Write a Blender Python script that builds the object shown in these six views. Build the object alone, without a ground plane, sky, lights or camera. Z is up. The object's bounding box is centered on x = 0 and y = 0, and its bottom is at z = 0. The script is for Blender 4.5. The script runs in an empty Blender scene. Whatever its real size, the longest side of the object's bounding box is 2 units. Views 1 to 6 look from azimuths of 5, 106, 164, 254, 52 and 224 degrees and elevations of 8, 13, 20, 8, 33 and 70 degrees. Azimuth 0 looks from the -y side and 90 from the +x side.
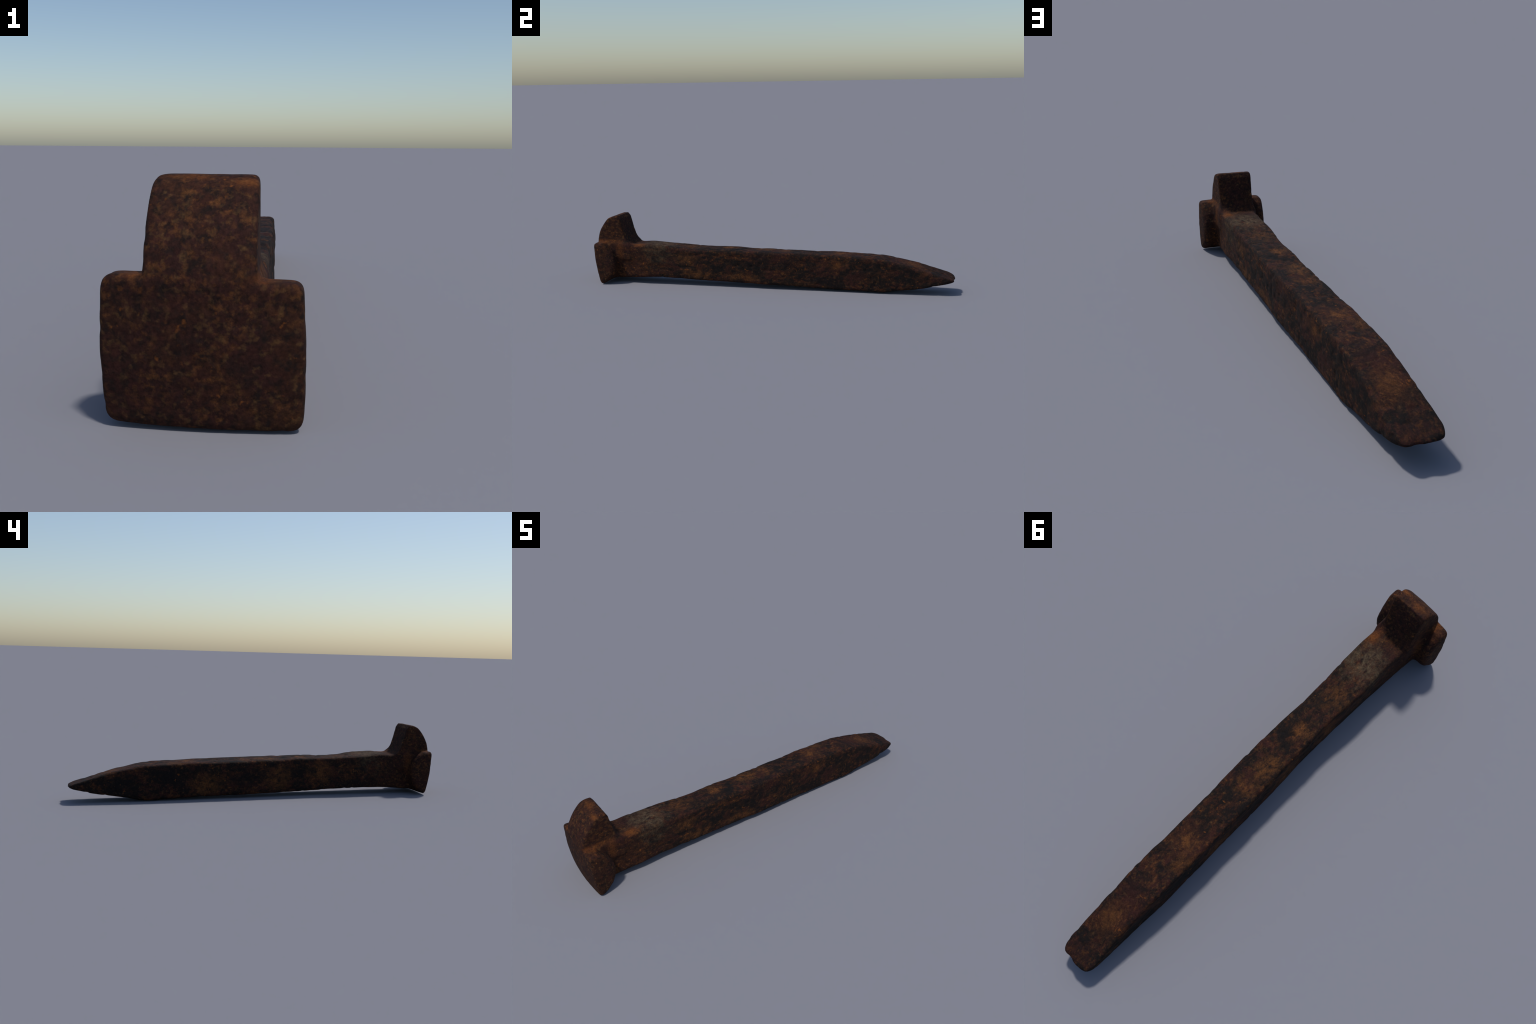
# Old hand-forged railway dog spike, rusted: square shank, chisel point, lugged head with a hooked lip.
# The forging is described as a solid (profiles, swept square section, fillets); it is meshed once as one
# smooth skin and then separated into head, lip, lugs, shank and point.
import bpy, math
import numpy as np

STEP = 0.0040            # mesh cell size in metres
rng = np.random.default_rng(1887)

# ------------------------------------------------------------------ helpers
def curve(points, t):
    """Smooth (monotone-ish cubic Hermite) curve through control points [(t, value), ...]."""
    p = np.array(points, float)
    xs, ys = p[:, 0], p[:, 1]
    m = np.gradient(ys, xs)
    t = np.clip(t, xs[0], xs[-1])
    i = np.clip(np.searchsorted(xs, t) - 1, 0, len(xs) - 2)
    h = xs[i + 1] - xs[i]
    s = (t - xs[i]) / h
    return ((2*s**3 - 3*s**2 + 1) * ys[i] + (s**3 - 2*s**2 + s) * h * m[i]
            + (-2*s**3 + 3*s**2) * ys[i + 1] + (s**3 - s**2) * h * m[i + 1])

def smax(a, b, k):
    h = np.maximum(k - np.abs(a - b), 0.0) / k
    return np.maximum(a, b) + h * h * h * k / 6.0

def smin(a, b, k):
    h = np.maximum(k - np.abs(a - b), 0.0) / k
    return np.minimum(a, b) - h * h * h * k / 6.0

def smooth(a, b, x):
    t = np.clip((x - a) / (b - a), 0, 1)
    return t * t * (3 - 2 * t)

def polygon_distance(poly, u, v):
    """Signed distance in a plane to a closed polygon (negative inside)."""
    best = np.full(np.broadcast(u, v).shape, 1e9)
    inside = np.zeros(best.shape, bool)
    n = len(poly)
    for i in range(n):
        (ax, ay), (bx, by) = poly[i], poly[(i + 1) % n]
        ex, ey = bx - ax, by - ay
        t = np.clip(((u - ax) * ex + (v - ay) * ey) / (ex * ex + ey * ey), 0, 1)
        best = np.minimum(best, (u - ax - t * ex) ** 2 + (v - ay - t * ey) ** 2)
        if ay != by:
            inside ^= ((ay > v) != (by > v)) & (u < ex * (v - ay) / ey + ax)
    return np.where(inside, -1, 1) * np.sqrt(best)

LATTICE = rng.random((32, 32, 32)) * 2 - 1
def value_noise(x, y, z):
    xi, yi, zi = (np.floor(c).astype(int) for c in (x, y, z))
    f = [c - np.floor(c) for c in (x, y, z)]
    f = [c * c * (3 - 2 * c) for c in f]
    out = 0
    for a in (0, 1):
        for b in (0, 1):
            for c in (0, 1):
                w = ((f[0] if a else 1 - f[0]) * (f[1] if b else 1 - f[1]) * (f[2] if c else 1 - f[2]))
                out = out + w * LATTICE[(xi + a) & 31, (yi + b) & 31, (zi + c) & 31]
    return out

# ------------------------------------------------------------------ the shank and its chisel point
# The four long edges, station by station along y: side position x and height z.
LEFT_UP_X = [(-1, -.077), (-.8, -.075), (-.7, -.076), (-.6, -.083), (-.5, -.085), (-.35, -.083), (-.2, -.092),
             (0, -.102), (.2, -.116), (.4, -.126), (.6, -.136), (.8, -.140), (.9, -.146), (1, -.153)]
RIGHT_UP_X = [(-1, .078), (-.8, .080), (-.7, .078), (-.6, .073), (-.5, .067), (-.35, .057), (-.2, .054),
              (0, .047), (.2, .031), (.4, .021), (.6, .014), (.8, .004), (.9, .000), (1, -.003)]
RIGHT_LOW_X = [(-1, .078), (-.85, .080), (-.7, .084), (-.6, .077), (-.5, .071), (-.35, .063), (-.2, .057),
               (-.1, .052), (.0, .050), (.1, .045), (.2, .039), (.4, .027), (.6, .018), (.8, .005), (.9, .003), (1, -.003)]
LEFT_LOW_X = [(-1, -.080), (-.8, -.077), (-.7, -.077), (-.6, -.076), (-.5, -.076), (-.35, -.079), (-.2, -.084),
              (0, -.099), (.2, -.110), (.4, -.122), (.6, -.132), (.8, -.141), (.9, -.147), (1, -.155)]
LEFT_TOP = [(-1, .212), (-.78, .213), (-.7, .218), (-.64, .214), (-.58, .210), (-.5, .206), (-.4, .203), (-.3, .202), (-.2, .200),
            (-.1, .196), (0, .195), (.1, .190), (.2, .190), (.3, .190), (.4, .188), (.5, .186), (.57, .184), (.63, .179),
            (.7, .167), (.8, .146), (.9, .116), (.96, .098), (1.02, .080)]
RIGHT_TOP = [(-1, .216), (-.78, .217), (-.7, .222), (-.62, .221), (-.55, .217), (-.5, .208), (-.42, .203), (-.3, .206), (-.2, .204),
             (-.1, .202), (0, .201), (.1, .199), (.2, .198), (.3, .195), (.4, .193), (.5, .189), (.57, .187), (.62, .182),
             (.7, .164), (.8, .139), (.9, .108), (.96, .091), (1.02, .074)]
RIGHT_LOW = [(-1, .024), (-.85, .027), (-.75, .032), (-.68, .037), (-.54, .038), (-.45, .033), (-.3, .028), (-.1, .024), (.1, .020),
             (.25, .014), (.4, .008), (.5, .007), (.58, .003), (.63, .005), (.7, .015), (.8, .027), (.9, .049),
             (.96, .062), (1.02, .073)]
LEFT_LOW = [(-1, .022), (-.85, .025), (-.75, .032), (-.68, .034), (-.54, .033), (-.4, .030), (-.28, .023), (-.1, .019), (.1, .015),
            (.25, .013), (.4, .009), (.5, .005), (.58, .001), (.63, .004), (.7, .017), (.8, .033), (.9, .050),
            (.96, .064), (1.02, .075)]
# Worn, notched cutting edge of the point: how far it reaches, across x.
TIP_REACH = [(-.16, .955), (-.150, .966), (-.140, .981), (-.125, .992), (-.108, .999), (-.092, 1.000), (-.078, .997), (-.064, .992),
             (-.050, .9915), (-.034, .995), (-.020, .991), (-.010, .980), (0, .957), (.01, .935)]

def shank_solid(x, y, z):
    """x, y, z broadcastable arrays; negative inside."""
    tl, tr = curve(LEFT_TOP, y), curve(RIGHT_TOP, y)
    bl, br = curve(LEFT_LOW, y), curve(RIGHT_LOW, y)
    lu, ll = curve(LEFT_UP_X, y), curve(LEFT_LOW_X, y)
    ru, rl = curve(RIGHT_UP_X, y), curve(RIGHT_LOW_X, y)
    s = np.clip((x - lu) / (ru - lu), -.3, 1.3)
    h = np.clip((z - .5*(bl+br)) / np.maximum(.5*(tl+tr-bl-br), .04), 0, 1)
    lean = np.sqrt(1 + np.where(y > .6, .075, 0.0))
    top = (z - .0018 - (tl + s * (tr - tl))) / lean
    low = ((bl + s * (br - bl)) - .0016 * (1 - smooth(.3, .5, y)) - z) / lean
    left = (ll + h * (lu - ll)) - x - .0015
    right = x - (rl + h * (ru - rl)) - .0025
    k = .028 - .008 * smooth(.7, .97, y)
    d = smax(smax(top, low, .018), smax(left, right, .01), k)
    end = y - .011 - curve(TIP_REACH, np.broadcast_to(x, np.broadcast(x, y).shape))
    d = smax(d, end * .85, .034)
    return smax(d, -.955 - y, .03)

# ------------------------------------------------------------------ the head
# Side profile of the striking face: y over height, on the middle line.
FACE = [(-.03, -.962), (.0, -.968), (.03, -.975), (.085, -.986), (.15, -.995), (.20, -.9985), (.24, -1.000), (.265, -.995), (.295, -.985),
        (.32, -.971), (.345, -.953), (.374, -.9255), (.40, -.890)]
# Side profile of the hooked lip (y, z).
LIP = [(-1.06, .15), (-1.06, .373), (-.924, .3745), (-.900, .381), (-.877, .382), (-.864, .362), (-.8515, .315), (-.835, .262), (-.820, .225), (-.812, .15)]
# Side profile of the D-shaped lugs (y, z).
LUG = [(-1.06, .002), (-.957, .001), (-.946, .003), (-.918, .020), (-.890, .044), (-.874, .078), (-.869, .118), (-.876, .155), (-.895, .190),
       (-.923, .219), (-.950, .2365), (-1.06, .2405)]

def head_solid(x, y, z):
    face = curve(FACE, z) + .44 * x * x - .031 * x - y
    face = face / np.sqrt(1 + np.where(z > .27, .5 * smooth(.27, .37, z), 0))
    # lip: slightly wider at the front than at the back
    half = np.interp(y, [-1.0, -.94, -.87, -.82], [.0835, .0830, .0785, .0760])
    side = np.abs(x) - half
    outline = polygon_distance(LIP, y + .014 * x - .003, z)
    lip = smax(outline, side, .012)
    # rounded upper shoulders of the lip as seen from the front, the left one more worn
    lip = smax(lip, (np.abs(x) + z - (.084 + .384 - np.where(x > 0, .0060, .0085))) * .7071, .016)
    # lugs: a D-shaped flange across the full width
    width = np.interp(z, [0, .06, .12, .20, .24], [.1525, .1545, .1550, .1515, .150])
    wing = np.abs(x - .0005) - width
    flange = smax(polygon_distance(LUG, y - .009 * smooth(.12, .19, z) * smooth(.05, -.05, x), z + .016 * x + .0035 * smooth(.10, .22, z) * smooth(-.05, .05, x)), wing + .10 * np.maximum(y + .95, 0),
                  .020 + .022 * smooth(-.955, -.89, y))
    flange = smax(flange, (np.abs(x) + z - (.150 + .240 - .0100)) * .7071, .018)
    flange = smax(flange, (np.abs(x) - z - (.153 - .001 - np.where(x > 0, .004, .012))) * .7071, .018)
    return lip, flange, face

def forging(x, y, z):
    """The whole solid at points given as flat arrays."""
    d = shank_solid(x, y, z)
    near = y < -.70
    if np.any(near):
        lip, flange, face = head_solid(x[near], y[near], z[near])
        body = d[near]
        body = smin(body, lip, .062)
        zz = z[near]
        body = smin(body, flange, .030 - .018 * smooth(.13, .21, zz))
        d[near] = smax(body, face, .019)
    # hammer marks, corrosion lumps and pitting
    w = .35 + .65 * smooth(-.86, -.6, y)
    d = d - w * .0016 * value_noise(x * 11 + 3, y * 9, z * 11) - w * .0011 * value_noise(x * 27, y * 20 + 5, z * 27 + 9)
    pits = value_noise(x * 58 + 1, y * 44, z * 58)
    d = d + (.1 + .9 * w) * (.0020 * np.maximum(-.25 - pits, 0) * 1.6 - .0006 * pits)
    return d

# ------------------------------------------------------------------ skin the solid (surface nets)
def skin():
    lo = np.array([-.18, -1.03, -.02]); hi = np.array([.18, 1.03, .42])
    n = np.ceil((hi - lo) / STEP).astype(int) + 1
    ax = [lo[i] + STEP * np.arange(n[i]) for i in range(3)]
    field = np.empty(n)
    chunk = 40
    for j in range(0, n[1], chunk):
        ys = ax[1][j:j + chunk]
        X, Y, Z = np.meshgrid(ax[0], ys, ax[2], indexing="ij")
        field[:, j:j + chunk, :] = forging(X.ravel(), Y.ravel(), Z.ravel()).reshape(X.shape)
    sign = field < 0
    c = [slice(None, -1), slice(1, None)]
    count = sum(sign[c[a], c[b], c[d]].astype(int) for a in (0, 1) for b in (0, 1) for d in (0, 1))
    cells = (count > 0) & (count < 8)
    index = -np.ones(cells.shape, int)
    where = np.argwhere(cells)
    index[cells] = np.arange(len(where))
    acc = np.zeros((len(where), 3)); num = np.zeros(len(where))
    i0 = where.T
    corners = [(a, b, d) for a in (0, 1) for b in (0, 1) for d in (0, 1)]
    for p in corners:
        for axis in range(3):
            if p[axis]: continue
            q = list(p); q[axis] = 1
            fa = field[i0[0] + p[0], i0[1] + p[1], i0[2] + p[2]]
            fb = field[i0[0] + q[0], i0[1] + q[1], i0[2] + q[2]]
            hit = (fa < 0) != (fb < 0)
            t = np.where(hit, fa / np.where(hit, fa - fb, 1), 0)
            pos = np.tile(np.array(p, float), (len(where), 1)); pos[:, axis] += t
            acc[hit] += pos[hit]; num[hit] += 1
    verts = lo + STEP * (where + acc / num[:, None])
    quads = []
    for axis in range(3):
        b, d = (axis + 1) % 3, (axis + 2) % 3
        s0 = [slice(None)] * 3; s1 = [slice(None)] * 3
        s0[axis] = slice(None, -1); s1[axis] = slice(1, None)
        cross = np.argwhere(sign[tuple(s0)] != sign[tuple(s1)])
        inside_first = sign[tuple(cross.T)]
        ring = []
        for ob, od in ((-1, -1), (0, -1), (0, 0), (-1, 0)):
            k = cross.copy(); k[:, b] += ob; k[:, d] += od
            ring.append(index[tuple(k.T)])
        ring = np.stack(ring, 1)
        ring[~inside_first] = ring[~inside_first][:, ::-1]
        quads.append(ring)
    quads = np.concatenate(quads)
    # settle the vertices on the true surface
    def value(v): return forging(v[:, 0].copy(), v[:, 1].copy(), v[:, 2].copy())
    e = .0015
    for _ in range(2):
        g = np.stack([(value(verts + e * np.eye(3)[i]) - value(verts - e * np.eye(3)[i])) / (2 * e) for i in range(3)], 1)
        gg = np.maximum((g * g).sum(1), .2)
        verts = verts - np.clip(value(verts) / gg, -.004, .004)[:, None] * g
    e = .003
    g = np.stack([(value(verts + e * np.eye(3)[i]) - value(verts - e * np.eye(3)[i])) for i in range(3)], 1)
    normals = g / np.linalg.norm(g, axis=1)[:, None]
    return verts, quads, normals

# ------------------------------------------------------------------ rust
def rust_material():
    mat = bpy.data.materials.new("rusted_iron")
    mat.use_nodes = True
    nt = mat.node_tree
    nodes, links = nt.nodes, nt.links
    bsdf = nodes["Principled BSDF"]
    coord = nodes.new("ShaderNodeTexCoord").outputs["Object"]

    def mapped(scale=(1, 1, 1), offset=(0, 0, 0)):
        m = nodes.new("ShaderNodeMapping")
        m.inputs["Scale"].default_value = scale
        m.inputs["Location"].default_value = offset
        links.new(coord, m.inputs["Vector"])
        return m.outputs["Vector"]

    def drawn_out(x=0, y=0, z=0):
        """Grain stretched along the forged length."""
        return mapped((1, .62, 1), (x, y, z))

    def noise(scale, detail=4, rough=.6, vec=None, distortion=0.0):
        n = nodes.new("ShaderNodeTexNoise")
        n.inputs["Scale"].default_value = scale
        n.inputs["Detail"].default_value = detail
        n.inputs["Roughness"].default_value = rough
        n.inputs["Distortion"].default_value = distortion
        links.new(vec if vec is not None else coord, n.inputs["Vector"])
        return n.outputs["Fac"]

    def ramp(fac, stops):
        r = nodes.new("ShaderNodeValToRGB")
        els = r.color_ramp.elements
        while len(els) < len(stops): els.new(.5)
        for el, (p, c) in zip(els, stops):
            el.position = p
            el.color = (*c, 1) if isinstance(c, tuple) else (c, c, c, 1)
        links.new(fac, r.inputs["Fac"])
        return r.outputs["Color"]

    def mask(fac, a, b): return ramp(fac, [(a, 0.0), (b, 1.0)])

    def math_(op, a, b=None, c=None):
        m = nodes.new("ShaderNodeMath"); m.operation = op
        for i, v in enumerate((a, b, c)):
            if v is None: continue
            if isinstance(v, (int, float)): m.inputs[i].default_value = v
            else: links.new(v, m.inputs[i])
        return m.outputs[0]

    def mix(fac, a, b, mode="MIX"):
        m = nodes.new("ShaderNodeMix"); m.data_type = "RGBA"; m.blend_type = mode
        for sock, v in ((m.inputs[0], fac), (m.inputs[6], a), (m.inputs[7], b)):
            if isinstance(v, (int, float)): sock.default_value = v
            elif isinstance(v, tuple): sock.default_value = (*v, 1)
            else: links.new(v, sock)
        return m.outputs[2]

    def patch(centre, radius, ragged=.35, seed=0.0):
        """Soft ragged spot around a place on the object: 1 in the middle, 0 outside."""
        d = nodes.new("ShaderNodeVectorMath"); d.operation = "SUBTRACT"
        links.new(coord, d.inputs[0]); d.inputs[1].default_value = centre
        s = nodes.new("ShaderNodeVectorMath"); s.operation = "DIVIDE"
        links.new(d.outputs[0], s.inputs[0]); s.inputs[1].default_value = radius
        l = nodes.new("ShaderNodeVectorMath"); l.operation = "LENGTH"
        links.new(s.outputs[0], l.inputs[0])
        n = noise(34, 6, .72, mapped((1, .75, 1), (seed, seed * .7, -seed)))
        v = math_("ADD", l.outputs["Value"], math_("MULTIPLY_ADD", n, 2 * ragged, -ragged))
        return math_("SUBTRACT", 1.0, math_("SMOOTH_MIN", math_("MAXIMUM", v, 0.0), 1.0, .3))

    BLACK = (.0070, .0062, .0060)
    DARK = (.0160, .0085, .0068)
    MAROON = (.0335, .0115, .0088)
    BROWN = (.0430, .0160, .0078)
    OCHRE = (.1320, .0500, .0145)
    TAN = (.1150, .0580, .0210)
    ORANGE = (.1750, .0560, .0120)
    GREY = (.1120, .0790, .0450)

    # broad tone: dark scale, maroon oxide, brown rust
    clouds = noise(8, 3, .55, distortion=.5)
    clouds2 = noise(16, 5, .64, drawn_out(4, 1, 7), .3)
    speck = noise(66, 4, .6, drawn_out(1, 2, 3))
    speck2 = noise(50, 4, .62, drawn_out(-6, 3, 2), .2)
    fine = noise(170, 3, .6)
    base = mix(mask(clouds, .44, .66), MAROON, BROWN)
    base = mix(mask(speck, .46, .66), base, DARK)
    # black scale in ragged islands, mostly along the shank
    along = nodes.new("ShaderNodeSeparateXYZ"); links.new(coord, along.inputs[0])
    shank_zone = nodes.new("ShaderNodeMapRange"); shank_zone.interpolation_type = "SMOOTHSTEP"
    links.new(along.outputs["Y"], shank_zone.inputs["Value"])
    for i, v in ((1, -.92), (2, -.45), (3, .25), (4, 1.0)): shank_zone.inputs[i].default_value = v
    islands = math_("MULTIPLY_ADD", speck2, .40, math_("MULTIPLY", clouds2, .60))
    islands = math_("MULTIPLY", mask(islands, .45, .525), shank_zone.outputs[0])
    base = mix(math_("MULTIPLY", islands, .88), base, BLACK)

    # places where one colour gathers: (colour, strength, centre, radii)
    places = [
        (BLACK, .85, (.012, -.21, .20), (.035, .07, .04)), (BLACK, .8, (-.034, -.17, .20), (.03, .05, .03)),
        (BLACK, .85, (-.055, .145, .19), (.06, .045, .03)), (BLACK, .75, (-.005, .09, .20), (.03, .06, .03)),
        (BLACK, .85, (.078, -.648, .13), (.03, .030, .035)), (BLACK, .8, (.06, -.42, .15), (.03, .05, .03)),
        (BLACK, .9, (.055, -.28, .105), (.035, .10, .05)), (BLACK, .9, (.045, -.07, .13), (.035, .12, .05)),
        (BLACK, .9, (.03, .13, .11), (.03, .05, .05)), (BLACK, .9, (.02, .25, .12), (.03, .05, .06)),
        (BLACK, .8, (.005, .55, .11), (.04, .15, .07)), (BLACK, .7, (0, .78, .08), (.04, .13, .05)), (BLACK, .85, (-.13, .50, .12), (.04, .14, .07)), (BLACK, .8, (-.14, .75, .09), (.04, .14, .06)),
        (BLACK, .7, (-.085, -.20, .14), (.03, .11, .05)), (BLACK, .5, (-.08, -.42, .07), (.03, .10, .05)),
        (BLACK, .8, (-.11, .10, .10), (.03, .12, .06)), (BLACK, .6, (-.075, .93, .10), (.10, .08, .05)),
        (MAROON, .9, (-.065, .70, .165), (.08, .17, .05)), (MAROON, .7, (-.06, .40, .19), (.09, .12, .03)),
        (MAROON, .6, (.04, .05, .17), (.03, .15, .04)),
        (BROWN, .7, (-.065, .80, .14), (.06, .13, .05)),
    ]
    lights = [
        (OCHRE, .9, (-.033, -.25, .20), (.05, .07, .02)), (OCHRE, .95, (-.050, -.05, .195), (.055, .085, .02)),
        (OCHRE, .8, (-.05, .08, .195), (.06, .05, .02)), (OCHRE, .9, (-.054, .39, .19), (.05, .06, .02)),
        (OCHRE, .7, (-.10, .46, .185), (.04, .07, .02)), (OCHRE, .6, (-.02, -.45, .205), (.07, .10, .02)),
        (OCHRE, .6, (-.06, .78, .15), (.05, .10, .03)),
        (OCHRE, .8, (.06, -.40, .065), (.03, .10, .035)), (OCHRE, .7, (.05, -.15, .06), (.03, .12, .03)),
        (OCHRE, .7, (.02, .38, .145), (.03, .06, .035)), (OCHRE, .6, (.025, .20, .03), (.03, .12, .025)),
        (OCHRE, .6, (.06, -.48, .15), (.03, .10, .04)),
        (OCHRE, .7, (-.115, .30, .08), (.03, .10, .07)), (OCHRE, .7, (-.10, -.10, .10), (.03, .10, .09)),
        (OCHRE, .6, (-.085, -.35, .12), (.03, .10, .09)),
        (GREY, .70, (0, -.635, .205), (.13, .12, .11)),
        (ORANGE, .70, (.060, -.750, .222), (.035, .055, .02)),
        (ORANGE, .75, (.095, -.935, .238), (.030, .095, .014)), (ORANGE, .55, (.088, -.862, .19), (.020, .030, .065)),
        (ORANGE, .60, (-.098, -.965, .240), (.026, .040, .012)), (ORANGE, .35, (-.088, -.87, .19), (.020, .035, .06)),
        (ORANGE, .70, (.060, -.925, .376), (.030, .020, .014)), (ORANGE, .5, (-.02, -.91, .383), (.06, .03, .012)),
        (ORANGE, .6, (-.012, -.842, .252), (.020, .02, .012)),
    ]
    bare = math_("MULTIPLY_ADD", islands, -.65, 1.0)      # little rust grows on sound black scale
    for n, (colour, strength, centre, radii) in enumerate(places):
        amount = math_("MULTIPLY", patch(centre, radii, 1.25, n * 1.7), strength)
        base = mix(amount, base, colour)
        if colour is BLACK:
            bare = math_("MULTIPLY", bare, math_("SUBTRACT", 1.0, amount))

    # ochre and tan flecks, in drifts
    flecks = math_("MULTIPLY", mask(noise(74, 4, .6, drawn_out(2, 8, 5)), .50, .68),
                   mask(noise(11, 3, .6, mapped(offset=(9, 9, 1)), .4), .36, .60))
    base = mix(math_("MULTIPLY", math_("MULTIPLY", flecks, bare), .62), base, OCHRE)
    dots = math_("MULTIPLY", mask(noise(80, 2, .5, mapped(offset=(5, -3, 5))), .56, .74), mask(clouds2, .36, .52))
    base = mix(math_("MULTIPLY", math_("MULTIPLY", dots, bare), .60), base, TAN)
    sparks = math_("MULTIPLY", mask(noise(64, 2, .5, mapped(offset=(-8, 1, 3))), .66, .74), mask(clouds, .46, .58))
    base = mix(math_("MULTIPLY", sparks, .7), base, ORANGE)
    gather = mask(noise(56, 5, .66, drawn_out(3, 3, -7), .2), .36, .58)
    for n, (colour, strength, centre, radii) in enumerate(lights):
        p = patch(centre, radii, 1.15 if colour is not ORANGE else .6, 40 + n * 2.3)
        base = mix(math_("MULTIPLY", math_("MULTIPLY", p, strength), gather if colour is not ORANGE else mask(speck2, .30, .50)), base, colour)

    base = mix(1.0, base, ramp(fine, [(.28, .60), (.5, 1.0), (.72, 1.40)]), "MULTIPLY")
    links.new(base, bsdf.inputs["Base Color"])
    bsdf.inputs["Roughness"].default_value = .85
    bsdf.inputs["Specular IOR Level"].default_value = .12
    bump = nodes.new("ShaderNodeBump")
    bump.inputs["Strength"].default_value = .5
    bump.inputs["Distance"].default_value = .004
    links.new(math_("ADD", math_("MULTIPLY", speck2, .7), math_("MULTIPLY", fine, .3)), bump.inputs["Height"])
    links.new(bump.outputs["Normal"], bsdf.inputs["Normal"])
    return mat

# ------------------------------------------------------------------ build
verts, quads, normals = skin()
verts[:, 2] -= verts[:, 2].min()
mid = verts[quads].mean(1)
X, Y, Z = mid.T
LUG_SIDE = (np.abs(X) > .088) & (Y < -.80)
LIP_PART = (Z > .243) & (Y < -.79) & ~LUG_SIDE
POINT_PART = Y > .605
HEAD_PART = (Y < -.835) & ~LUG_SIDE & ~LIP_PART
SHANK_PART = ~(LUG_SIDE | LIP_PART | POINT_PART | HEAD_PART)

material = rust_material()
spike = bpy.data.objects.new("railway_spike", None)
spike["label"] = "old rusted iron railway spike lying on its side"
spike["category"] = "railway spike"
bpy.context.scene.collection.objects.link(spike)

def part(name, faces, parent):
    used = np.unique(faces)
    remap = np.zeros(len(verts), int); remap[used] = np.arange(len(used))
    mesh = bpy.data.meshes.new(name)
    mesh.from_pydata(verts[used].tolist(), [], remap[faces].tolist())
    mesh.polygons.foreach_set("use_smooth", [True] * len(faces))
    mesh.normals_split_custom_set_from_vertices(normals[used].tolist())
    mesh.materials.append(material)
    obj = bpy.data.objects.new(name, mesh)
    bpy.context.scene.collection.objects.link(obj)
    obj.parent = parent
    return obj

part("shank", quads[SHANK_PART], spike)
part("point", quads[POINT_PART], spike)
head = part("head", quads[HEAD_PART], spike)
part("lip", quads[LIP_PART], head)
part("lug", quads[LUG_SIDE & (X > 0)], head)
part("lug", quads[LUG_SIDE & (X < 0)], head)
